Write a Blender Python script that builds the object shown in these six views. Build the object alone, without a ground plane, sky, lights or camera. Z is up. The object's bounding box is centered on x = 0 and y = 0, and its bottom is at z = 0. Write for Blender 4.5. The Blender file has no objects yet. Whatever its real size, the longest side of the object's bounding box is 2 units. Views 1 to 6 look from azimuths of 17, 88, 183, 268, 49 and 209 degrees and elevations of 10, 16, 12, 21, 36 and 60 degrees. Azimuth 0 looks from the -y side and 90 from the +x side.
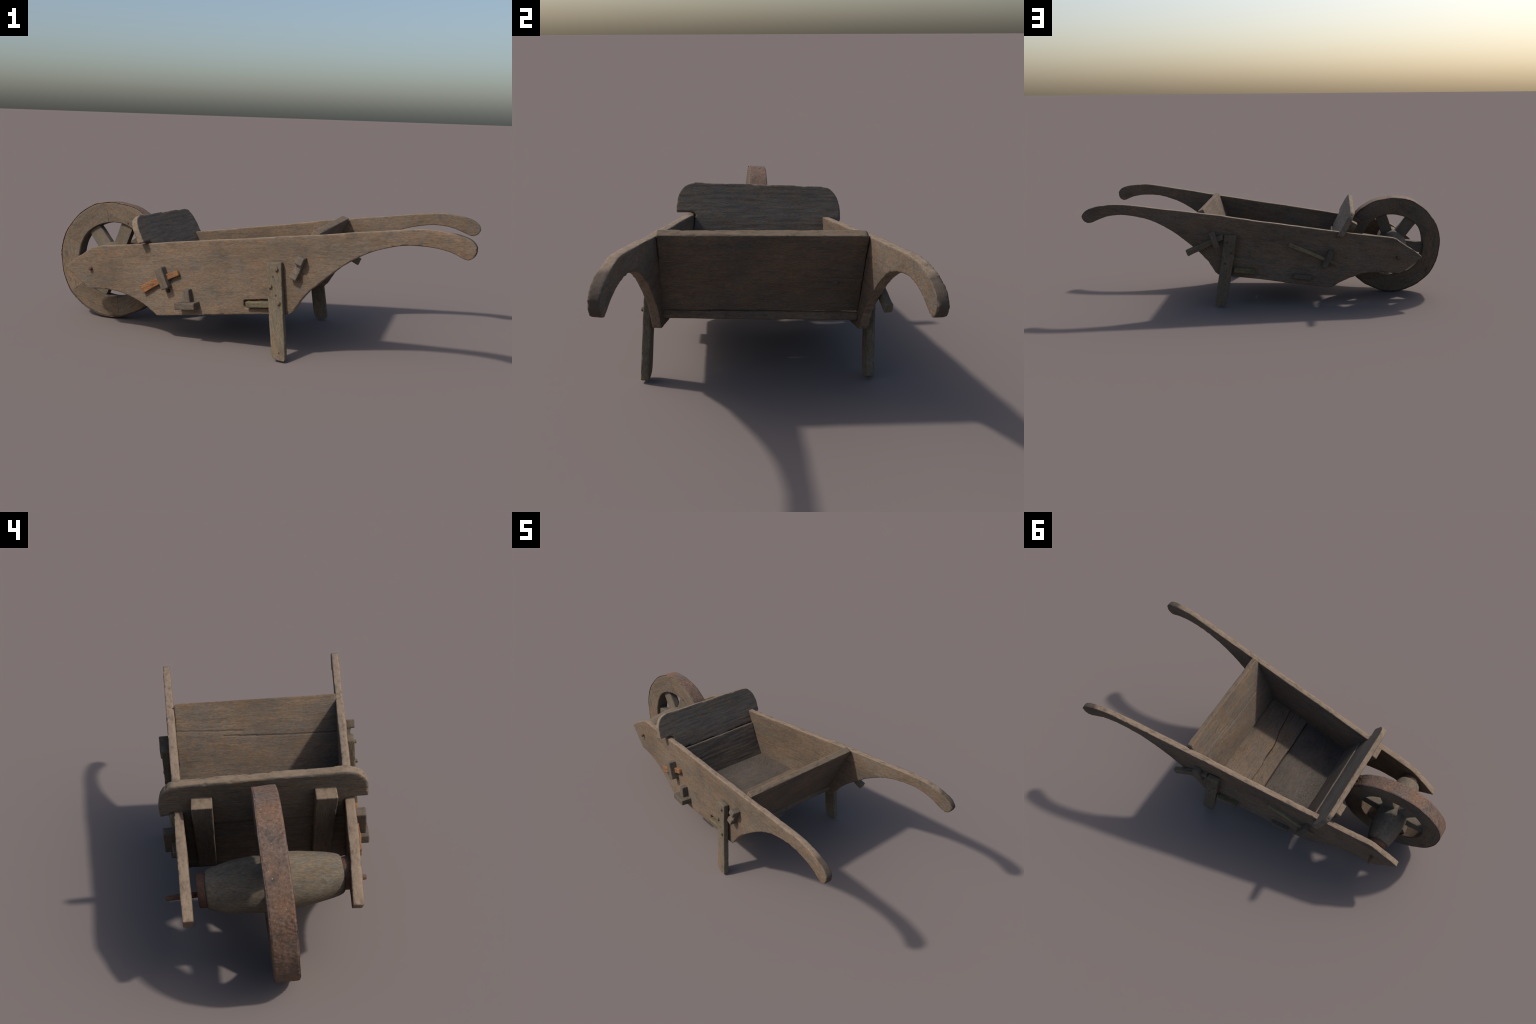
import bpy, bmesh, math, random
import numpy as np
from mathutils import Vector, Matrix, noise

random.seed(7)
COL = bpy.context.scene.collection

# ------------------------------------------------------------------ materials
def _n(nt, t, **kw):
    n = nt.nodes.new(t)
    for k, v in kw.items():
        setattr(n, k, v)
    return n


def _ramp(nt, src, stops):
    r = _n(nt, 'ShaderNodeValToRGB')
    e = r.color_ramp.elements
    while len(e) < len(stops):
        e.new(0.5)
    for el, (p, c) in zip(e, stops):
        el.position = p
        el.color = (c, c, c, 1) if not isinstance(c, tuple) else (*c, 1)
    nt.links.new(src, r.inputs[0])
    return r.outputs[0]


def _mix(nt, fac, a, b, mode='MIX'):
    m = _n(nt, 'ShaderNodeMix', data_type='RGBA', blend_type=mode)
    for sock, val in ((m.inputs[0], fac), (m.inputs[6], a), (m.inputs[7], b)):
        if isinstance(val, bpy.types.NodeSocket):
            nt.links.new(val, sock)
        elif isinstance(val, tuple):
            sock.default_value = (*val, 1)
        else:
            sock.default_value = val
    return m.outputs[2]


def _noise(nt, vec, scale, detail=4, rough=0.6, dist=0.0):
    n = _n(nt, 'ShaderNodeTexNoise')
    n.inputs['Scale'].default_value = scale
    n.inputs['Detail'].default_value = detail
    n.inputs['Roughness'].default_value = rough
    n.inputs['Distortion'].default_value = dist
    nt.links.new(vec, n.inputs['Vector'])
    return n.outputs['Fac']


def _coords(nt, scale, shift=True):
    tc = _n(nt, 'ShaderNodeTexCoord')
    mp = _n(nt, 'ShaderNodeMapping')
    mp.inputs['Scale'].default_value = scale
    nt.links.new(tc.outputs['Object'], mp.inputs['Vector'])
    if not shift:
        return mp.outputs[0]
    oi = _n(nt, 'ShaderNodeObjectInfo')
    mul = _n(nt, 'ShaderNodeMath', operation='MULTIPLY')
    mul.inputs[1].default_value = 37.0
    nt.links.new(oi.outputs['Random'], mul.inputs[0])
    add = _n(nt, 'ShaderNodeVectorMath', operation='ADD')
    nt.links.new(mp.outputs[0], add.inputs[0])
    nt.links.new(mul.outputs[0], add.inputs[1])
    return add.outputs[0]


def wood(name, brown, grey, tint, dark, tint_amount=0.35, grain=0.5, speck=0.5,
         dirt=None, dirt_amount=0.0, stretch=5.0, bump=0.5, gain=1.0, rim=None, grip=False):
    """weathered timber, grain along the object's local X"""
    m = bpy.data.materials.new(name)
    m.use_nodes = True
    nt = m.node_tree
    b = nt.nodes['Principled BSDF']
    brown, grey, tint, dark = (tuple(c * gain for c in k) for k in (brown, grey, tint, dark))
    iso = _coords(nt, (1.0, 1.8, 1.8))
    fib = _coords(nt, (1.0, stretch, stretch))
    hair = _coords(nt, (1.0, stretch * 0.62, stretch * 0.62))
    patch = _ramp(nt, _noise(nt, iso, 5.5, 6, 0.68), [(0.36, 0.0), (0.64, 1.0)])
    col = _mix(nt, patch, brown, grey)
    # warm raw patches broken up along the fibres
    tpatch = _ramp(nt, _noise(nt, iso, 4.2, 6, 0.66, 0.6), [(0.50, 0.0), (0.68, tint_amount)])
    tfib = _ramp(nt, _noise(nt, hair, 45.0, 4, 0.75), [(0.42, 0.0), (0.62, 1.0)])
    tf = _n(nt, 'ShaderNodeMath', operation='MULTIPLY')
    nt.links.new(tpatch, tf.inputs[0])
    nt.links.new(tfib, tf.inputs[1])
    col = _mix(nt, tf.outputs[0], col, tint)
    # slow change of tone over the board, broad streaks, short fibres and a fine mottling in hue
    slow = _ramp(nt, _noise(nt, iso, 2.6, 3, 0.6, 0.5), [(0.30, 0.80), (0.5, 1.0), (0.70, 1.14)])
    col = _mix(nt, 1.0, col, slow, 'MULTIPLY')
    g = _noise(nt, fib, 14.0, 6, 0.7, 0.35)
    gr = _ramp(nt, g, [(0.25, 1.0 - 0.5 * grain), (0.5, 1.0), (0.78, 1.0 + 0.4 * grain)])
    col = _mix(nt, 1.0, col, gr, 'MULTIPLY')
    h = _noise(nt, hair, 70.0, 4, 0.75)
    hr = _ramp(nt, h, [(0.28, 1.0 - 0.72 * grain), (0.5, 1.0), (0.72, 1.0 + 0.62 * grain)])
    col = _mix(nt, 1.0, col, hr, 'MULTIPLY')
    hu = _ramp(nt, _noise(nt, iso, 48.0, 4, 0.7), [(0.32, (0.90, 1.00, 1.10)), (0.5, (1.0, 1.0, 1.0)), (0.68, (1.16, 0.99, 0.84))])
    col = _mix(nt, 1.0, col, hu, 'MULTIPLY')
    if rim:
        # sawn and weathered narrow edges of a board: paler, with grimy flecks; grimy end grain on the grips
        tn = _n(nt, 'ShaderNodeTexCoord')
        sx = _n(nt, 'ShaderNodeSeparateXYZ')
        nt.links.new(tn.outputs['Normal'], sx.inputs[0])
        az = _n(nt, 'ShaderNodeMath', operation='ABSOLUTE')
        nt.links.new(sx.outputs[2], az.inputs[0])
        rm = _ramp(nt, az.outputs[0], [(0.35, 1.0), (0.75, 0.0)])
        fl = _ramp(nt, _noise(nt, _coords(nt, (1.0, 2.2, 2.2)), 24.0, 7, 0.72), [(0.34, 0.62), (0.48, 0.98), (0.68, 1.18)])
        pale = _mix(nt, 1.0, rim, fl, 'MULTIPLY')
        col = _mix(nt, rm, col, pale)
        if grip:
            px = _n(nt, 'ShaderNodeSeparateXYZ')
            nt.links.new(tn.outputs['Object'], px.inputs[0])
            ax = _n(nt, 'ShaderNodeMath', operation='ABSOLUTE')
            nt.links.new(px.outputs[0], ax.inputs[0])
            gm = _ramp(nt, ax.outputs[0], [(0.955, 0.0), (0.995, 0.8)])
            g2 = _n(nt, 'ShaderNodeMath', operation='MULTIPLY')
            nt.links.new(gm, g2.inputs[0])
            nt.links.new(rm, g2.inputs[1])
            col = _mix(nt, g2.outputs[0], col, dark)
    # dark stains, knots and short checks
    st = _ramp(nt, _noise(nt, iso, 13.0, 6, 0.7, 0.4), [(0.56, 0.0), (0.74, speck)])
    col = _mix(nt, st, col, dark)
    ck = _ramp(nt, _noise(nt, _coords(nt, (1.0, 14.0, 14.0)), 9.0, 2, 0.5, 0.8), [(0.67, 0.0), (0.72, 0.8 * speck)])
    col = _mix(nt, ck, col, dark)
    if dirt:
        dm = _ramp(nt, _noise(nt, _coords(nt, (1, 1, 1)), 6.0, 6, 0.7), [(0.5 - 0.22 * dirt_amount, 0.0), (0.72 - 0.2 * dirt_amount, dirt_amount)])
        crumb = _noise(nt, _coords(nt, (1, 1, 1)), 120.0, 5, 0.75)
        dc = _mix(nt, _ramp(nt, crumb, [(0.35, 0.0), (0.65, 1.0)]), tuple(c * 0.5 for c in dirt), tuple(c * 1.3 for c in dirt))
        col = _mix(nt, dm, col, dc)
    nt.links.new(col, b.inputs['Base Color'])
    b.inputs['Roughness'].default_value = 0.88
    b.inputs['Specular IOR Level'].default_value = 0.2
    ad = _n(nt, 'ShaderNodeMath', operation='ADD')
    nt.links.new(g, ad.inputs[0])
    nt.links.new(h, ad.inputs[1])
    last = ad.outputs[0]
    if dirt:
        a2 = _n(nt, 'ShaderNodeMath', operation='MULTIPLY_ADD')
        nt.links.new(crumb, a2.inputs[0])
        nt.links.new(dm, a2.inputs[1])
        nt.links.new(last, a2.inputs[2])
        last = a2.outputs[0]
    bp = _n(nt, 'ShaderNodeBump')
    bp.inputs['Strength'].default_value = bump
    bp.inputs['Distance'].default_value = 0.0025
    nt.links.new(last, bp.inputs['Height'])
    nt.links.new(bp.outputs[0], b.inputs['Normal'])
    return m


def rust(name, base, orange, dark, pale, scale=1.0, metallic=0.1):
    m = bpy.data.materials.new(name)
    m.use_nodes = True
    nt = m.node_tree
    b = nt.nodes['Principled BSDF']
    v = _coords(nt, (scale, scale, scale))
    col = _mix(nt, _ramp(nt, _noise(nt, v, 9, 6, 0.65), [(0.36, 0.0), (0.66, 1.0)]), base, orange)
    col = _mix(nt, _ramp(nt, _noise(nt, v, 14, 6, 0.7, 0.5), [(0.54, 0.0), (0.72, 0.85)]), col, dark)
    f = _noise(nt, v, 110, 6, 0.8)
    col = _mix(nt, 1.0, col, _ramp(nt, f, [(0.28, 0.42), (0.5, 1.0), (0.72, 1.6)]), 'MULTIPLY')
    col = _mix(nt, _ramp(nt, _noise(nt, v, 150, 2, 0.5), [(0.70, 0.0), (0.76, 0.7)]), col, pale)
    nt.links.new(col, b.inputs['Base Color'])
    b.inputs['Roughness'].default_value = 0.8
    b.inputs['Metallic'].default_value = metallic
    b.inputs['Specular IOR Level'].default_value = 0.3
    bp = _n(nt, 'ShaderNodeBump')
    bp.inputs['Strength'].default_value = 0.7
    bp.inputs['Distance'].default_value = 0.002
    nt.links.new(f, bp.inputs['Height'])
    nt.links.new(bp.outputs[0], b.inputs['Normal'])
    return m


M_SIDE = wood('weathered_side_timber', (0.158, 0.110, 0.073), (0.131, 0.104, 0.079), (0.270, 0.140, 0.068), (0.060, 0.046, 0.037), 0.48, 0.46, 0.6, rim=(0.215, 0.158, 0.111), grip=True, gain=0.93)
M_TAIL = wood('weathered_tail_timber', (0.153, 0.107, 0.071), (0.112, 0.092, 0.074), (0.230, 0.132, 0.066), (0.048, 0.039, 0.032), 0.5, 0.5, 0.5, stretch=8.0, rim=(0.160, 0.117, 0.080))
M_HEAD = wood('dark_head_timber', (0.144, 0.111, 0.081), (0.120, 0.102, 0.084), (0.190, 0.118, 0.066), (0.052, 0.044, 0.037), 0.3, 0.5, 0.4, stretch=7.0, rim=(0.185, 0.138, 0.098))
M_HEAD_LOW = wood('dark_lower_head_timber', (0.144, 0.111, 0.081), (0.120, 0.102, 0.084), (0.190, 0.118, 0.066), (0.052, 0.044, 0.037), 0.3, 0.5, 0.5, stretch=7.0)
M_FLOOR = wood('worn_floor_timber', (0.148, 0.105, 0.071), (0.120, 0.095, 0.074), (0.220, 0.130, 0.066), (0.046, 0.037, 0.031), 0.4, 0.55, 0.6, stretch=8.0)
M_DIRTY = wood('earthy_floor_timber', (0.105, 0.083, 0.066), (0.092, 0.078, 0.066), (0.180, 0.105, 0.056), (0.044, 0.036, 0.031), 0.35, 0.4, 0.5,
               dirt=(0.074, 0.063, 0.053), dirt_amount=0.75, bump=0.8)
M_LEG = wood('mossy_leg_timber', (0.140, 0.107, 0.071), (0.124, 0.107, 0.079), (0.235, 0.155, 0.095), (0.052, 0.043, 0.031), 0.5, 0.55, 0.5)
M_MOSS = wood('mossy_tenon_timber', (0.125, 0.100, 0.055), (0.095, 0.080, 0.053), (0.230, 0.180, 0.065), (0.045, 0.036, 0.025), 0.9, 0.55, 0.5)
M_PEG = wood('dark_peg_timber', (0.115, 0.087, 0.063), (0.105, 0.090, 0.074), (0.170, 0.110, 0.068), (0.040, 0.033, 0.028), 0.35, 0.5, 0.5)
M_FRESH = wood('fresh_split_timber', (0.265, 0.120, 0.056), (0.170, 0.088, 0.044), (0.330, 0.180, 0.070), (0.085, 0.042, 0.020), 0.6, 0.9, 0.5, stretch=9.0, bump=0.9)
M_PALE = wood('pale_wedge_timber', (0.190, 0.152, 0.090), (0.155, 0.128, 0.083), (0.250, 0.185, 0.100), (0.055, 0.045, 0.030), 0.4, 0.8, 0.4, stretch=9.0)
M_FELLOE = wood('felloe_timber', (0.140, 0.101, 0.069), (0.120, 0.096, 0.073), (0.235, 0.135, 0.068), (0.050, 0.040, 0.034), 0.5, 0.5, 0.8, gain=0.93)
M_SPOKE = wood('spoke_timber', (0.130, 0.103, 0.074), (0.118, 0.100, 0.078), (0.160, 0.108, 0.068), (0.052, 0.044, 0.038), 0.3, 0.35, 0.4)
M_HUB = wood('turned_hub_timber', (0.150, 0.118, 0.083), (0.123, 0.104, 0.080), (0.185, 0.130, 0.080), (0.052, 0.046, 0.040), 0.35, 0.5, 0.45)
M_TYRE = rust('rusty_tyre_iron', (0.120, 0.089, 0.072), (0.172, 0.096, 0.060), (0.062, 0.050, 0.045), (0.36, 0.31, 0.28))
M_IRON = rust('rusty_fitting_iron', (0.088, 0.054, 0.041), (0.125, 0.062, 0.038), (0.040, 0.033, 0.031), (0.18, 0.14, 0.12), 2.0)
M_NAIL = rust('dark_nail_iron', (0.060, 0.048, 0.040), (0.085, 0.052, 0.036), (0.030, 0.026, 0.024), (0.12, 0.10, 0.09), 2.0)
M_BOLT = rust('weathered_bolt_iron', (0.115, 0.096, 0.068), (0.135, 0.100, 0.062), (0.052, 0.043, 0.034), (0.22, 0.20, 0.16), 3.0)

# ------------------------------------------------------------------ helpers
def catmull(pts, step=0.012):
    """smooth run through control points"""
    P = [np.array(p, float) for p in pts]
    P = [2 * P[0] - P[1]] + P + [2 * P[-1] - P[-2]]
    out = []
    for i in range(1, len(P) - 2):
        n = max(1, int(np.linalg.norm(P[i + 1] - P[i]) / step))
        for k in range(n):
            t = k / n
            a, b, c, d = P[i - 1:i + 3]
            out.append(0.5 * (2 * b + (c - a) * t + (2 * a - 5 * b + 4 * c - d) * t * t + (3 * b - a - 3 * c + d) * t ** 3))
    out.append(P[-2])
    return out


def outline(runs):
    res = []
    for r in runs:
        s = catmull(r)
        res += s[:-1]
    return res


def prism(bm, pts, z0, z1):
    """closed prism over a 2D outline (local x, y), z0..z1 in local z"""
    lo = [bm.verts.new((p[0], p[1], z0)) for p in pts]
    hi = [bm.verts.new((p[0], p[1], z1)) for p in pts]
    n = len(pts)
    area = sum(pts[i][0] * pts[(i + 1) % n][1] - pts[(i + 1) % n][0] * pts[i][1] for i in range(n))
    if area < 0:
        lo, hi = lo[::-1], hi[::-1]
    bm.faces.new(lo[::-1])
    bm.faces.new(hi)
    for i in range(n):
        j = (i + 1) % n
        bm.faces.new((lo[i], lo[j], hi[j], hi[i]))


def add_object(name, mesh, mat, parent, matrix=None, smooth=True):
    ob = bpy.data.objects.new(name, mesh)
    COL.objects.link(ob)
    if mat:
        mesh.materials.clear()
        mesh.materials.append(mat)
    if smooth:
        mesh.polygons.foreach_set('use_smooth', [True] * len(mesh.polygons))
    ob.parent = parent
    if matrix is not None:
        ob.matrix_basis = matrix
    return ob


def world_of(ob):
    m = ob.matrix_basis.copy()
    while ob.parent:
        ob = ob.parent
        m = ob.matrix_basis @ m
    return m


def remeshed(bm, voxel, smooth_it=3, cutters=None):
    """voxel-remesh (and carve) a rough solid into an even, soft-edged skin"""
    me = bpy.data.meshes.new('rough')
    bmesh.ops.triangulate(bm, faces=bm.faces[:])
    bm.to_mesh(me)
    bm.free()
    tmp = bpy.data.objects.new('helper', me)
    COL.objects.link(tmp)
    helpers = []
    for c in (cutters or []):
        cm = bpy.data.meshes.new('cut')
        c.to_mesh(cm)
        c.free()
        co = bpy.data.objects.new('helper', cm)
        COL.objects.link(co)
        helpers.append(co)
        bo = tmp.modifiers.new('b', 'BOOLEAN')
        bo.operation = 'DIFFERENCE'
        bo.solver = 'EXACT'
        bo.object = co
    r = tmp.modifiers.new('r', 'REMESH')
    r.mode = 'VOXEL'
    r.voxel_size = voxel
    if smooth_it:
        s = tmp.modifiers.new('s', 'SMOOTH')
        s.factor = 0.5
        s.iterations = smooth_it
    dg = bpy.context.evaluated_depsgraph_get()
    out = bpy.data.meshes.new_from_object(tmp.evaluated_get(dg))
    for o in helpers + [tmp]:
        d = o.data
        bpy.data.objects.remove(o)
        bpy.data.meshes.remove(d)
    return out


def seg_dist(p, line):
    best = 9.0
    for a, b in zip(line, line[1:]):
        a, b = Vector(a), Vector(b)
        t = max(0.0, min(1.0, (p - a).dot(b - a) / (b - a).length_squared))
        best = min(best, (p - a - (b - a) * t).length)
    return best


def weather(me, seed, wave=0.0012, grain=0.0005, chip=0.0, wl=7.0, grooves=None, crumbs=0.0):
    """long waves, raised grain along local x and small chips, along the normals"""
    n = len(me.vertices)
    co = np.empty(n * 3)
    me.vertices.foreach_get('co', co)
    co = co.reshape(-1, 3)
    no = np.empty(n * 3)
    me.vertex_normals.foreach_get('vector', no)
    no = no.reshape(-1, 3)
    o = Vector((seed * 3.17, seed * 1.31, seed * 2.23))
    d = np.empty(n)
    for i in range(n):
        p = Vector(co[i])
        q = p * wl + o
        v = wave * noise.noise(q)
        v += grain * noise.noise(Vector((p.x * 9, p.y * 90, p.z * 90)) + o)
        if crumbs:
            v += crumbs * max(0.0, noise.noise(p * 9 + o) + 0.25) * abs(noise.noise(p * 75 + o))
        if chip:
            w = noise.noise(p * 34 + o) - 0.25
            if w > 0:
                edge = 1.0 - max(abs(no[i][0]), abs(no[i][1]), abs(no[i][2]))
                v -= chip * w * min(1.0, edge * 6)
            w = noise.noise(p * 75 + o) - 0.3
            if w > 0:
                edge = 1.0 - max(abs(no[i][0]), abs(no[i][1]), abs(no[i][2]))
                v -= 0.6 * chip * w * min(1.0, edge * 6)
        for line, hw, dep, sgn in (grooves or []):
            if no[i][2] * sgn > 0.7:
                jag = 0.0015 * noise.noise(Vector((p.x * 40, p.y * 10, 1)) + o)
                g = seg_dist(Vector((p.x, p.y + jag)), line)
                if g < hw:
                    v -= dep * (1 - (g / hw) ** 2)
        d[i] = v
    co += no * d[:, None]
    me.vertices.foreach_set('co', co.ravel())
    me.update()


def frame(origin, u, v):
    """matrix with local x along u, local y towards v, local z = u x v"""
    u = Vector(u).normalized()
    v = Vector(v)
    w = u.cross(v).normalized()
    v = w.cross(u)
    m = Matrix((u, v, w)).transposed().to_4x4()
    m.translation = Vector(origin)
    return m


_seed = [0]


def board(name, world_pts, t, fr, mat, parent, voxel=0.005, wave=0.0014, grain=0.0006, chip=0.006, cut=None, extra=None, soft=3, grooves=None, crumbs=0.0):
    """plank: outline in world space on the frame's plane, thickness t along -local z"""
    inv = fr.inverted()
    pts = [(inv @ Vector(p)) for p in world_pts]
    bm = bmesh.new()
    prism(bm, [(p.x, p.y) for p in pts], -t, 0.0)
    for e in (extra or []):
        prism(bm, *e)
    cs = []
    for c in (cut or []):
        cb = bmesh.new()
        prism(cb, *c)
        cs.append(cb)
    me = remeshed(bm, voxel, soft, cs)
    _seed[0] += 1
    weather(me, _seed[0], wave, grain, chip, 7.0, grooves, crumbs)
    pm = world_of(parent).inverted() if parent else Matrix()
    return add_object(name, me, mat, parent, pm @ fr)


def rect(cx, cy, L, W, ang=0.0, taper=1.0):
    ca, sa = math.cos(ang), math.sin(ang)
    q = [(-L / 2, -W / 2), (L / 2, -W * taper / 2), (L / 2, W * taper / 2), (-L / 2, W / 2)]
    return [(cx + x * ca - y * sa, cy + x * sa + y * ca) for x, y in q]


def lathe(bm, profile, seg, closed=True):
    """profile (axial x, radius) swept about local x"""
    rings = []
    for x, r in profile:
        rings.append([bm.verts.new((x, r * math.cos(2 * math.pi * k / seg), r * math.sin(2 * math.pi * k / seg))) for k in range(seg)])
    for a, b in zip(rings, rings[1:]):
        for k in range(seg):
            bm.faces.new((a[k], b[k], b[(k + 1) % seg], a[(k + 1) % seg]))
    if closed:
        bm.faces.new(rings[0])
        bm.faces.new(rings[-1][::-1])
    bmesh.ops.recalc_face_normals(bm, faces=bm.faces[:])


# ------------------------------------------------------------------ root
barrow = bpy.data.objects.new('wooden_wheelbarrow', None)
COL.objects.link(barrow)
barrow['label'] = 'old weathered wooden wheelbarrow with spoked iron-tyred wheel'
barrow['category'] = 'wheelbarrow'

# planes of the outer faces of the two side boards:  y = a + b x + c z
SA = (-0.3419, -0.1041, 0.0377)
SB = (0.3320, 0.0832, 0.0174)
T = 0.032


def on_plane(S, x, z, out=0.0):
    s = 1 if S[0] > 0 else -1
    return Vector((x, S[0] + S[1] * x + S[2] * z + s * out, z))


def side_frame(S):
    # local x runs rearwards along the grain, local z points outwards
    u = Vector((1, S[1] + 0.13 * S[2], 0.13))
    v = Vector((0, S[2], 1))
    if S[0] > 0:
        u = -u
    return frame((0, S[0], 0), u, v)


FA, FB = side_frame(SA), side_frame(SB)


def local(F, S, x, z):
    p = F.inverted() @ on_plane(S, x, z)
    return (p.x, p.y)


# ------------------------------------------------------------------ side boards (with handles)
near_runs = [
    [(-0.856, 0.277), (-0.837, 0.294), (-0.780, 0.338), (-0.728, 0.372), (-0.690, 0.390), (-0.599, 0.404), (-0.449, 0.424),
     (-0.106, 0.475), (0.092, 0.500), (0.230, 0.520), (0.377, 0.541), (0.519, 0.562), (0.670, 0.583), (0.760, 0.596), (0.812, 0.601),
     (0.876, 0.597), (0.941, 0.586), (0.978, 0.571), (0.997, 0.549), (0.998, 0.527), (0.986, 0.505), (0.968, 0.495),
     (0.947, 0.500), (0.903, 0.519), (0.838, 0.531), (0.770, 0.533), (0.719, 0.529), (0.675, 0.518), (0.603, 0.493),
     (0.549, 0.466), (0.499, 0.434), (0.458, 0.402), (0.412, 0.361), (0.366, 0.318), (0.328, 0.280), (0.303, 0.241),
     (0.282, 0.208), (0.270, 0.197)],
    [(0.270, 0.197), (0.092, 0.174), (-0.093, 0.147), (-0.319, 0.114), (-0.357, 0.109)],
    [(-0.357, 0.109), (-0.384, 0.125), (-0.424, 0.150), (-0.472, 0.171), (-0.521, 0.186), (-0.564, 0.194), (-0.610, 0.197),
     (-0.657, 0.196), (-0.726, 0.189)],
    [(-0.726, 0.189), (-0.762, 0.213), (-0.820, 0.254), (-0.856, 0.277)],
]
far_runs = [
    [(-0.870, 0.262), (-0.825, 0.297), (-0.773, 0.331), (-0.732, 0.360), (-0.706, 0.372), (-0.600, 0.386), (-0.461, 0.404),
     (-0.249, 0.434), (-0.134, 0.451), (0.030, 0.474), (0.206, 0.503), (0.367, 0.525), (0.567, 0.551), (0.670, 0.564), (0.747, 0.574),
     (0.798, 0.579), (0.849, 0.578), (0.906, 0.570), (0.956, 0.555), (0.984, 0.537), (0.997, 0.514), (0.987, 0.490),
     (0.963, 0.477), (0.943, 0.480), (0.906, 0.496), (0.864, 0.511), (0.822, 0.518), (0.776, 0.520), (0.724, 0.514),
     (0.653, 0.498), (0.597, 0.477), (0.546, 0.450), (0.495, 0.417), (0.445, 0.376), (0.394, 0.333), (0.353, 0.294),
     (0.313, 0.247), (0.280, 0.192), (0.265, 0.178)],
    [(0.265, 0.178), (0.194, 0.169), (0.035, 0.148), (-0.132, 0.124), (-0.288, 0.102), (-0.347, 0.095)],
    [(-0.347, 0.095), (-0.367, 0.096), (-0.386, 0.107), (-0.402, 0.119), (-0.445, 0.138), (-0.496, 0.158), (-0.538, 0.173),
     (-0.601, 0.179), (-0.660, 0.178), (-0.738, 0.168)],
    [(-0.738, 0.168), (-0.773, 0.186), (-0.831, 0.231), (-0.870, 0.262)],
]


def hole(F, S, x, z, L, W, ang):
    c = local(F, S, x, z)
    sgn = -1 if S[0] > 0 else 1
    base = -math.atan(0.13)
    a = sgn * (ang + base)
    return (rect(c[0], c[1], L, W, a), -0.06, 0.03)


near_cut = [hole(FA, SA, 0.118, 0.2235, 0.118, 0.036, 0.13), hole(FA, SA, -0.306, 0.228, 0.018, 0.018, -1.13)]
side_near = board('side_board', [on_plane(SA, *p) for p in outline(near_runs)], T, FA, M_SIDE, barrow, 0.0045, 0.0020, 0.0004, 0.008, cut=near_cut)
side_far = board('side_board', [on_plane(SB, *p) for p in outline(far_runs)], T, FB, M_SIDE, barrow, 0.0045, 0.0020, 0.0004, 0.008)


def side_block(name, F, S, parent, mat, boxes, voxel=0.0028, wave=0.0015, grain=0.0005, chip=0.004, wl=22.0, soft=3):
    """blocks on a side face: boxes = (x, z, length, width, angle, depth_in, protrusion[, taper]); angle in the x-z plane"""
    sgn = -1 if S[0] > 0 else 1
    base = math.atan(0.13)
    bm = bmesh.new()
    x0, z0, L0, W0, a0 = boxes[0][:5]
    c0 = local(F, S, x0, z0)
    for b in boxes:
        x, z, L, W, ang, din, pr = b[:7]
        tp = b[7] if len(b) > 7 else 1.0
        c = local(F, S, x, z)
        # local frame of the block: x along its own length
        rel = Matrix.Rotation(-sgn * (a0 - base), 3, 'Z') @ Vector((c[0] - c0[0], c[1] - c0[1], 0))
        prism(bm, rect(rel.x, rel.y, L, W, sgn * (ang - a0), tp), -din, pr)
    me = remeshed(bm, voxel, soft)
    _seed[0] += 1
    weather(me, _seed[0], wave, grain, chip, wl)
    mloc = F @ Matrix.Translation((c0[0], c0[1], 0)) @ Matrix.Rotation(sgn * (a0 - base), 4, 'Z')
    return add_object(name, me, mat, parent, world_of(parent).inverted() @ mloc)


# ------------------------------------------------------------------ head board (front wall)
HS = -0.520


def hx(z):
    return -0.4155 + HS * (z - 0.437)


FH = frame((hx(0.437), 0, 0.437), (0, 1, -0.020), (HS, 0, 1))   # local z = +x side (inner face)
if FH.col[2][0] < 0:
    FH = frame((hx(0.437), 0, 0.437), (0, -1, 0.020), (HS, 0, 1))


def hpts(l):
    return [Vector((hx(p[1]), p[0], p[1])) for p in l]


upper_head = [[(-0.258, 0.3615), (0.275, 0.3515)], [(0.275, 0.3505), (0.275, 0.418)], [(0.275, 0.418), (0.309, 0.420)],
              [(0.309, 0.420), (0.313, 0.401)], [(0.313, 0.401), (0.348, 0.399)],
              [(0.348, 0.399), (0.350, 0.430), (0.347, 0.458), (0.335, 0.494), (0.311, 0.519), (0.276, 0.529), (0.120, 0.536), (-0.042, 0.542),
               (-0.252, 0.549), (-0.275, 0.543), (-0.297, 0.530), (-0.316, 0.504), (-0.323, 0.472), (-0.325, 0.441)],
              [(-0.325, 0.441), (-0.268, 0.440), (-0.246, 0.430)], [(-0.246, 0.430), (-0.258, 0.3605)]]
lower_head = [[(-0.259, 0.3600), (-0.277, 0.150)], [(-0.277, 0.150), (0.0, 0.146), (0.283, 0.138)], [(0.283, 0.138), (0.275, 0.3500)], [(0.275, 0.3500), (-0.259, 0.3600)]]
# the lower plank is set a little further back than the upper one
FL = frame((hx(0.36) + 0.0065, 0, 0.36), (0, 1, -0.020), (-0.475, 0, 1))


def lpts(l):
    return [Vector((hx(0.36) + 0.0065 - 0.475 * (p[1] - 0.36), p[0], p[1])) for p in l]


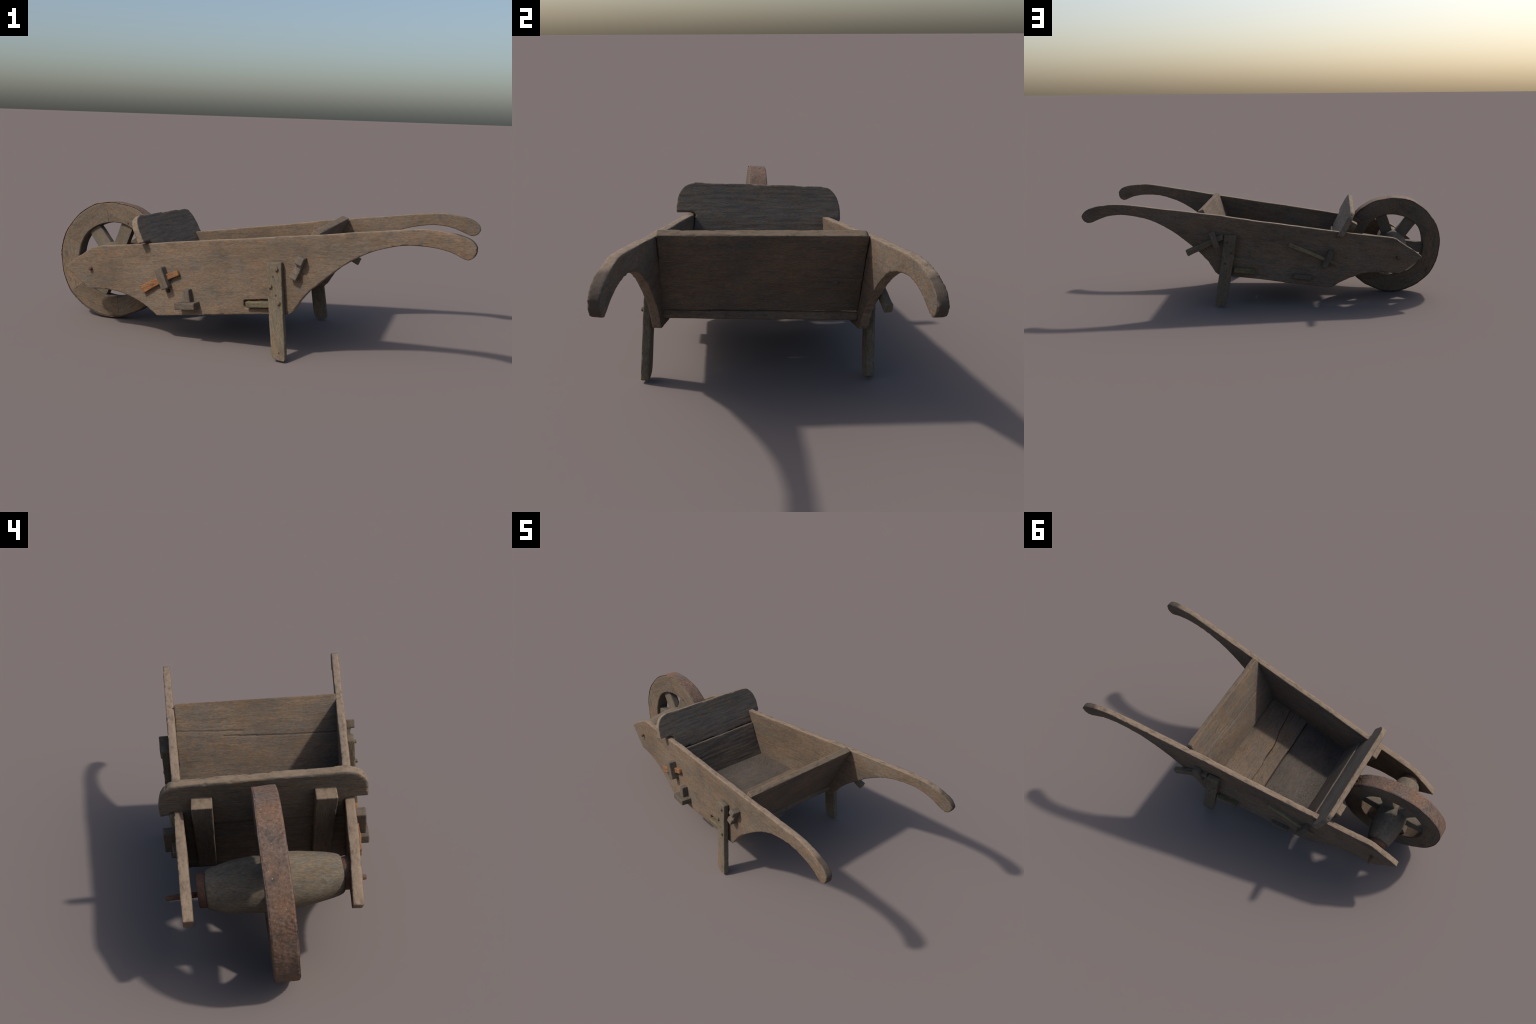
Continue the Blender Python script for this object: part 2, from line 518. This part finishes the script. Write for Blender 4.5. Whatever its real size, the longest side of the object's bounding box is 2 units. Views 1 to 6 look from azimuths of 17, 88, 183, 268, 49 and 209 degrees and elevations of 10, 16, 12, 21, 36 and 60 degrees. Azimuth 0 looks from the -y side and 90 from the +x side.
head = board('head_board', lpts(outline(lower_head)), 0.030, FL, M_HEAD_LOW, barrow, 0.0045, 0.0015, 0.0008, 0.010)
head_up = board('head_plank', hpts(outline(upper_head)), 0.031, FH, M_HEAD, head, 0.0045, 0.0015, 0.0008, 0.016)
for yc, w, zt, zb in ((0.209, 0.067, 0.478, 0.178), (-0.183, 0.069, 0.491, 0.190)):
    q = [(yc + w * 0.46, zb), (yc + w / 2, zt), (yc - w / 2, zt), (yc - w * 0.46, zb)]
    off = FH.col[2].to_3d() * -0.0180
    bf2 = frame(FH.translation + off, FH.col[1].to_3d(), -FH.col[0].to_3d())
    pts = [p + off for p in hpts(q)]
    bt = board('batten', pts, 0.0605, bf2, M_HEAD, head, 0.0035, 0.0012, 0.0006, 0.006)
    xs_ = [v.co.x for v in bt.data.vertices]
    lo_, hi_ = min(xs_), max(xs_)
    for v in bt.data.vertices:      # battens thin out towards the bottom
        v.co.z *= 0.60 + 0.38 * (v.co.x - lo_) / (hi_ - lo_)

# ------------------------------------------------------------------ tail board (rear wall)
TS = 0.405


def tx(z):
    return 0.371 + TS * (z - 0.526)


FT = frame((tx(0.4), 0, 0.4), (0, 1, -0.012), (TS, 0, 1))       # local z = +x side (rear face)


def tpts(l):
    return [Vector((tx(p[1]), p[0], p[1])) for p in l]


tail_runs = [[(0.325, 0.239), (0.331, 0.400), (0.336, 0.521)], [(0.336, 0.521), (0.328, 0.530)], [(0.328, 0.530), (0.0, 0.535), (-0.327, 0.540)],
             [(-0.327, 0.540), (-0.329, 0.400), (-0.330, 0.256)], [(-0.330, 0.256), (0.0, 0.248), (0.325, 0.239)]]
# shakes between and within the two joined planks of its inner face: local polyline, half width, depth
tl = lambda y, z: (lambda p: (p.x, p.y))(FT.inverted() @ Vector((tx(z), y, z)))
shakes = [([tl(0.34, 0.425), tl(0.20, 0.420), tl(0.06, 0.417)], 0.0024, 0.004, -1),
          ([tl(0.14, 0.400), tl(-0.05, 0.395), tl(-0.18, 0.394), tl(-0.34, 0.396)], 0.0028, 0.0055, -1),
          ([tl(0.335, 0.37), tl(0.22, 0.373)], 0.002, 0.003, 1)]
tail = board('tail_board', tpts(outline(tail_runs)), 0.033, FT, M_TAIL, barrow, 0.0030, 0.0014, 0.0007, 0.010, grooves=shakes)

# ------------------------------------------------------------------ floor planks (run across, with tenons through the sides)
def inner_y(S, x, z):
    s = 1 if S[0] > 0 else -1
    return S[0] + S[1] * x + S[2] * z - s * (T - 0.003)


def floor_outline(xa, xb):
    """xa, xb: functions of a position t from the near to the far side"""
    l = []
    for k in range(25):
        t = k / 24
        x = xa(t)
        y = inner_y(SA, x, 0.2) * (1 - t) + inner_y(SB, x, 0.2) * t
        l.append((x, y))
    for k in range(25):
        t = 1 - k / 24
        x = xb(t)
        y = inner_y(SA, x, 0.2) * (1 - t) + inner_y(SB, x, 0.2) * t
        l.append((x, y))
    return l


wob = lambda t, k: 0.006 * math.sin(9 * t + k) + 0.003 * math.sin(23 * t + 2 * k)
gap = lambda t: 0.103 - 0.058 * t + wob(t, 1.0)
# (front edge, rear edge, material, thickness, height at x = 0, slope along x)
planks = [(lambda t: -0.304 + wob(t, 3) * 0.3, lambda t: -0.0135 + wob(t, 2) * 0.25, M_DIRTY, 0.034, 0.2045, 0.090),
          (lambda t: -0.0125 + wob(t, 2) * 0.25, lambda t: gap(t) - 0.0004, M_FLOOR, 0.038, 0.2225, 0.075),
          (lambda t: gap(t) + 0.0004, lambda t: 0.255 + wob(t, 5) * 0.3, M_FLOOR, 0.030, 0.2255, 0.075)]
floors = []
for xa, xb, mt, th, z0, sl in planks:
    hz = lambda x, y: z0 + sl * x - 0.033 * y
    pts = [Vector((x, y, hz(x, y))) for x, y in floor_outline(xa, xb)]
    ff = frame((0, 0, z0), (0, -1, 0.033), (1, 0, sl))
    floors.append(board('floor_plank', pts, th, ff, mt, barrow, 0.0034 if mt is M_DIRTY else 0.0045, 0.003, 0.0009, 0.008, crumbs=0.008 if mt is M_DIRTY else 0.0))

SL = math.atan(0.13)
side_block('tenon', FA, SA, floors[2], M_MOSS, [(0.131, 0.2235, 0.108, 0.027, 0.12, 0.03, 0.022)], wave=0.003)
side_block('tenon', FB, SB, floors[2], M_MOSS, [(0.118, 0.2045, 0.113, 0.029, 0.09, 0.03, 0.036)], wave=0.003)
lt = side_block('tenon', FA, SA, floors[0], M_PEG, [(-0.196, 0.180, 0.096, 0.029, 0.11, 0.03, 0.055)])
side_block('wedge', FA, SA, floors[0], M_PEG, [(-0.201, 0.222, 0.058, 0.040, 1.66, 0.006, 0.032, 0.72)])
side_block('tenon', FB, SB, floors[0], M_PEG, [(-0.200, 0.162, 0.099, 0.027, 0.10, 0.03, 0.026)])

# tenons of the head and tail boards, with their wedges
HA = math.atan2(-0.085, 0.039)
side_block('tenon', FA, SA, head, M_PEG, [(-0.321, 0.287, 0.096, 0.037, HA, 0.03, 0.041)], wave=0.002)
side_block('tenon', FB, SB, head, M_PEG, [(-0.338, 0.262, 0.100, 0.030, math.atan2(-0.088, 0.043), 0.03, 0.042)], wave=0.002)
TA = math.atan2(0.089, 0.031)
side_block('tenon', FA, SA, tail, M_PEG, [(0.3025, 0.400, 0.094, 0.028, TA, 0.03, 0.024),
                                         (0.3125, 0.430, 0.034, 0.034, TA, 0.01, 0.041), (0.2895, 0.3675, 0.034, 0.033, TA, 0.01, 0.035)], wave=0.002)
side_block('tenon', FB, SB, tail, M_PEG, [(0.281, 0.380, 0.091, 0.031, math.atan2(0.087, 0.027), 0.03, 0.039)], wave=0.002)


def wedge_curved(name, F, S, p0, p1, w0, w1, prot, mat, parent, bow=0.0, wave=0.004, lo=0.0, end_out=0.0):
    """long wedge bar between two face points; bow bends it in the face plane, end_out lifts its start off the board"""
    a, b = Vector((*local(F, S, *p0), 0)), Vector((*local(F, S, *p1), 0))
    L = (b - a).length
    bm = bmesh.new()
    n = 24
    secs = []
    for k in range(n + 1):
        t = k / n
        w = (w0 * (1 - t) + w1 * t) / 2
        y = bow * math.sin(math.pi * t)
        zl = lo + end_out * (1 - t) ** 2
        secs.append([bm.verts.new((t * L, y + s * w, zl + h)) for s, h in ((-1, 0), (1, 0), (1, prot), (-1, prot))])
    for s, r in zip(secs, secs[1:]):
        for k in range(4):
            bm.faces.new((s[k], s[(k + 1) % 4], r[(k + 1) % 4], r[k]))
    bm.faces.new(secs[0][::-1])
    bm.faces.new(secs[-1])
    bmesh.ops.recalc_face_normals(bm, faces=bm.faces[:])
    me = remeshed(bm, 0.0022, 2)
    _seed[0] += 1
    weather(me, _seed[0], wave, 0.0012, 0.004, 26.0)
    u = (F.to_3x3() @ (b - a)).normalized()
    nrm = F.col[2].to_3d()
    fr = frame(F @ a, u, nrm.cross(u))
    return add_object(name, me, mat, parent, world_of(parent).inverted() @ fr)


wedge_curved('wedge', FA, SA, (-0.430, 0.221), (-0.252, 0.317), 0.036, 0.024, 0.020, M_FRESH, head, 0.004, 0.005, -0.003)
wedge_curved('wedge', FB, SB, (-0.128, 0.347), (-0.394, 0.230), 0.023, 0.018, 0.019, M_PALE, head, 0.0, 0.0012, -0.003)
wedge_curved('wedge', FB, SB, (0.431, 0.308), (0.232, 0.397), 0.035, 0.030, 0.026, M_LEG, tail, 0.0, 0.0015, -0.002, 0.010)

# ------------------------------------------------------------------ legs
def leg(F, S, runs, out_top, out_bot, parent, z_top, z_bot):
    s = 1 if S[0] > 0 else -1
    th = 0.028
    k = (out_bot - out_top) / (z_top - z_bot)

    def P(x, z):
        return on_plane(S, x, z, out_top + k * (z_top - z))
    # outer face of the leg; local x runs down the leg
    a, b = P(0.195, z_top), P(0.255, z_bot)
    nrm = F.col[2].to_3d()
    fr = frame(P(0.2, 0.3), b - a, nrm.cross(b - a))
    inv = fr.inverted()
    pts = [P(*p) for p in outline(runs)]
    return board('leg', pts, th, fr, M_LEG, parent, 0.0032, 0.0016, 0.0006, 0.006, soft=3), P, nrm


leg_a, PA, NA = leg(FA, SA, [[(0.165, 0.410), (0.229, 0.417)], [(0.229, 0.417), (0.247, 0.227), (0.266, 0.060), (0.270, 0.010)],
                             [(0.270, 0.010), (0.262, 0.004), (0.232, 0.006)], [(0.232, 0.006), (0.215, 0.014), (0.207, 0.030), (0.203, 0.061), (0.184, 0.219), (0.165, 0.410)]],
                    0.032, 0.042, barrow, 0.41, 0.0)
leg_b, PB, NB = leg(FB, SB, [[(0.155, 0.402), (0.221, 0.406)], [(0.221, 0.406), (0.240, 0.278), (0.256, 0.181), (0.280, 0.042), (0.284, 0.012)],
                             [(0.284, 0.012), (0.272, 0.005), (0.244, 0.002)], [(0.244, 0.002), (0.228, 0.006), (0.218, 0.022), (0.213, 0.041), (0.190, 0.179), (0.174, 0.278), (0.155, 0.402)]],
                    0.031, 0.027, barrow, 0.41, 0.0)


def stud(name, pos, nrm, r, h, mat, parent, seg=8, dome=True, seed=1):
    bm = bmesh.new()
    prof = [(-0.006, r), (h * 0.6, r * 0.98), (h * 0.9, r * 0.8), (h, r * 0.45), (h * 1.02, 0.0005)]
    lathe(bm, prof, seg)
    me = bpy.data.meshes.new(name)
    bm.to_mesh(me)
    bm.free()
    rnd = random.Random(seed)
    for v in me.vertices:
        v.co *= 1 + 0.12 * (rnd.random() - 0.5)
    nrm = Vector(nrm).normalized()
    side = nrm.cross(Vector((0.2, 0.1, 1))).normalized()
    fr = frame(pos, nrm, side)
    return add_object(name, me, mat, parent, world_of(parent).inverted() @ fr, smooth=seg > 8)


for i, (x, z) in enumerate(((0.211, 0.388), (0.188, 0.313), (0.229, 0.249))):
    stud('bolt', PA(x, z), NA, 0.0088, 0.010, M_BOLT, leg_a, 7, seed=i)
for i, (x, z) in enumerate(((0.196, 0.356), (0.214, 0.279), (0.242, 0.039))):
    stud('nail', PA(x, z), NA, 0.0045, 0.0015, M_NAIL, leg_a, 10, seed=10 + i)
for i, (x, z) in enumerate(((0.207, 0.366), (0.187, 0.306), (0.222, 0.248))):
    stud('nail', PB(x, z), NB, 0.0075, 0.003, M_NAIL, leg_b, 10, seed=20 + i)
stud('nail', on_plane(SA, 0.262, 0.205), NA, 0.004, 0.0012, M_NAIL, side_near, 10, seed=33)
nT = FT.col[2].to_3d()
stud('peg', Vector((tx(0.355), 0.245, 0.355)), nT, 0.009, 0.004, M_PEG, tail, 10, seed=41)

# ------------------------------------------------------------------ wheel
WC = Vector((-0.7149, -0.0016, 0.2885))
AX = Vector((-0.0232, 1, -0.0637)).normalized()
wheel = bpy.data.objects.new('wheel', None)
COL.objects.link(wheel)
wheel.parent = barrow
WU = AX.cross(Vector((0, 0, 1))).normalized()
FW = frame(WC, WU, WU.cross(AX))   # x forward-rear in wheel plane, y up; z = axis
wheel.matrix_basis = FW
ZS = 1 if FW.col[2].to_3d().dot(AX) > 0 else -1      # local z sign of +axis


def ring_part(bm, a0, a1, r0, r1, hw, bev, seg, close, fine_step=0.007):
    """ring sector with chamfered section"""
    sec = [(r0 + bev, -hw), (r1 - bev, -hw), (r1, -hw + bev), (r1, hw - bev), (r1 - bev, hw), (r0 + bev, hw), (r0, hw - bev), (r0, -hw + bev)]
    # subdivide the section
    fine = []
    for i in range(len(sec)):
        p, q = sec[i], sec[(i + 1) % len(sec)]
        n = max(1, int(math.hypot(q[0] - p[0], q[1] - p[1]) / fine_step))
        fine += [(p[0] + (q[0] - p[0]) * k / n, p[1] + (q[1] - p[1]) * k / n) for k in range(n)]
    rings = []
    m = seg if close else seg + 1
    for k in range(m):
        a = a0 + (a1 - a0) * k / seg
        rings.append([bm.verts.new((r * math.cos(a), r * math.sin(a), z)) for r, z in fine])
    n = len(fine)
    for k in range(seg):
        A, B = rings[k], rings[(k + 1) % m]
        for i in range(n):
            bm.faces.new((A[i], A[(i + 1) % n], B[(i + 1) % n], B[i]))
    if not close:
        bm.faces.new(rings[0])
        bm.faces.new(rings[-1])
    bmesh.ops.recalc_face_normals(bm, faces=bm.faces[:])


def rim_wobble(a):
    return 0.0022 * math.sin(3 * a + 1.0) + 0.0016 * math.sin(7 * a + 0.4) + 0.0008 * math.sin(17 * a)


JA = math.radians(39)
for k in range(6):
    bm = bmesh.new()
    a0, a1 = JA + k * math.pi / 3 + 0.0013, JA + (k + 1) * math.pi / 3 - 0.0013
    ring_part(bm, a0, a1, 0.183, 0.2795, 0.0372, 0.004, 26, False)
    me = bpy.data.meshes.new('felloe')
    am = (a0 + a1) / 2
    R = Matrix.Rotation(-(am + math.pi / 2), 3, 'Z')
    for v in bm.verts:
        a = math.atan2(v.co.y, v.co.x)
        r = v.co.xy.length
        # worn outer and inner outline
        f = 1 + (rim_wobble(a) * 0.8 if r > 0.25 else 0.0018 * math.sin(5 * a + 2)) / r
        v.co.x *= f
        v.co.y *= f
        v.co = R @ v.co
    bm.to_mesh(me)
    bm.free()
    _seed[0] += 1
    weather(me, _seed[0], 0.0012, 0.0005, 0.002, 14.0)
    ob = add_object('felloe', me, M_FELLOE, wheel, Matrix.Rotation(am + math.pi / 2, 4, 'Z'))
    mo = ob.modifiers.new('edge', 'EDGE_SPLIT')
    mo.split_angle = math.radians(38)

bm = bmesh.new()
ring_part(bm, 0, 2 * math.pi, 0.2790, 0.2838, 0.0364, 0.0025, 560, True, 0.0042)
for v in bm.verts:
    a = math.atan2(v.co.y, v.co.x)
    r = v.co.xy.length
    f = 1 + rim_wobble(a) / r
    if r > 0.280:
        q = Vector((a * 8, v.co.z * 28, 0))
        rough = 0.35 + 0.65 * max(0.0, noise.noise(q * 0.3 + Vector((5, 1, 2))) * 2)
        f += (0.0010 * noise.noise(q * 1.2) + 0.0026 * rough * noise.noise(q * 4.3) + 0.0016 * rough * noise.noise(q * 9.0)) / r
    v.co.x *= f
    v.co.y *= f
    v.co.z += 0.0012 * noise.noise(Vector((a * 6, 3, v.co.z * 4))) + 0.0008 * math.sin(5 * a)
me = bpy.data.meshes.new('tyre')
bm.to_mesh(me)
bm.free()
add_object('tyre', me, M_TYRE, wheel)

for k, (ang, w) in enumerate(((9, 0.066), (69.5, 0.066), (127.5, 0.069), (187, 0.064), (249, 0.066), (309, 0.066))):
    bm = bmesh.new()
    pts = [(0.06, -w * 0.5), (0.10, -w * 0.50), (0.14, -w * 0.485), (0.205, -w * 0.47), (0.205, w * 0.47), (0.14, w * 0.485), (0.10, w * 0.5), (0.06, w * 0.5)]
    prism(bm, pts, -0.021, 0.021)
    me = remeshed(bm, 0.0035, 3)
    _seed[0] += 1
    weather(me, _seed[0], 0.0016, 0.0004, 0.004, 16.0)
    add_object('spoke', me, M_SPOKE, wheel, Matrix.Rotation(math.radians(ang), 4, 'Z'))

# hub, lathe about local x -> wheel axis
hubm = Matrix.Rotation(-math.pi / 2 * ZS, 4, 'Y')          # local x -> +axis
hub_prof = [(-0.200, 0.000), (-0.200, 0.050), (-0.196, 0.057), (-0.185, 0.0625), (-0.16, 0.0685), (-0.12, 0.0755), (-0.08, 0.081), (-0.03, 0.0848), (0.02, 0.0855),
            (0.07, 0.083), (0.12, 0.0775), (0.16, 0.0695), (0.19, 0.0615), (0.199, 0.058), (0.202, 0.050), (0.202, 0.0)]
xs = [p[0] for p in hub_prof[2:-2]]
rs = [p[1] for p in hub_prof[2:-2]]
prof = [(-0.200, 0.0005), (-0.200, 0.03), (-0.200, 0.052)] + [(x, float(np.interp(x, xs, rs))) for x in np.linspace(-0.196, 0.199, 60)] + [(0.202, 0.052), (0.202, 0.03), (0.202, 0.0005)]
bm = bmesh.new()
lathe(bm, prof, 72)
me = bpy.data.meshes.new('hub')
bm.to_mesh(me)
bm.free()
_seed[0] += 1
weather(me, _seed[0], 0.0018, 0.0005, 0.0, 10.0)
add_object('hub', me, M_HUB, wheel, hubm)
for x0, x1, r in ((0.2015, 0.226, 0.0515), (-0.226, -0.1995, 0.0495)):
    bm = bmesh.new()
    lathe(bm, [(x0, 0.0085), (x0, r - 0.002), (x0 + 0.002, r), (x1 - 0.003, r * 0.985), (x1, r * 0.95), (x1, r - 0.008), (x1 - 0.004, r - 0.010), (x1 - 0.004, 0.0085)], 48, False)
    me = bpy.data.meshes.new('hub_band')
    bm.to_mesh(me)
    bm.free()
    ob = add_object('hub_band', me, M_IRON, wheel, hubm)
    mo = ob.modifiers.new('edge', 'EDGE_SPLIT')
    mo.split_angle = math.radians(35)

# iron axle rod, resting loosely in the hub, through both side boards
A0, A1 = Vector((-0.7125, -0.272, 0.2865)), Vector((-0.7285, 0.320, 0.2615))
bm = bmesh.new()
LA = (A1 - A0).length
lathe(bm, [(0, 0.0005), (0, 0.006), (0.002, 0.0075)] + [(LA * t, 0.0085) for t in np.linspace(0.03, 0.97, 30)] + [(LA - 0.002, 0.0075), (LA, 0.006), (LA, 0.0005)], 14)
for v in bm.verts:
    t = v.co.x / LA
    if t > 0.9:
        v.co.z += -0.03 * (t - 0.9)
me = bpy.data.meshes.new('axle')
bm.to_mesh(me)
bm.free()
wi = world_of(wheel).inverted()
add_object('axle', me, M_IRON, wheel, wi @ frame(A0, A1 - A0, (0, 0, 1)))
# nails that pin the spokes to the felloes
for i, (ang, r) in enumerate(((68, 0.199),)):
    a = math.radians(ang)
    p = FW @ Vector((r * math.cos(a), r * math.sin(a), -ZS * 0.0372))
    stud('nail', p, -AX, 0.0055, 0.002, M_NAIL, wheel, 10, seed=60 + i)
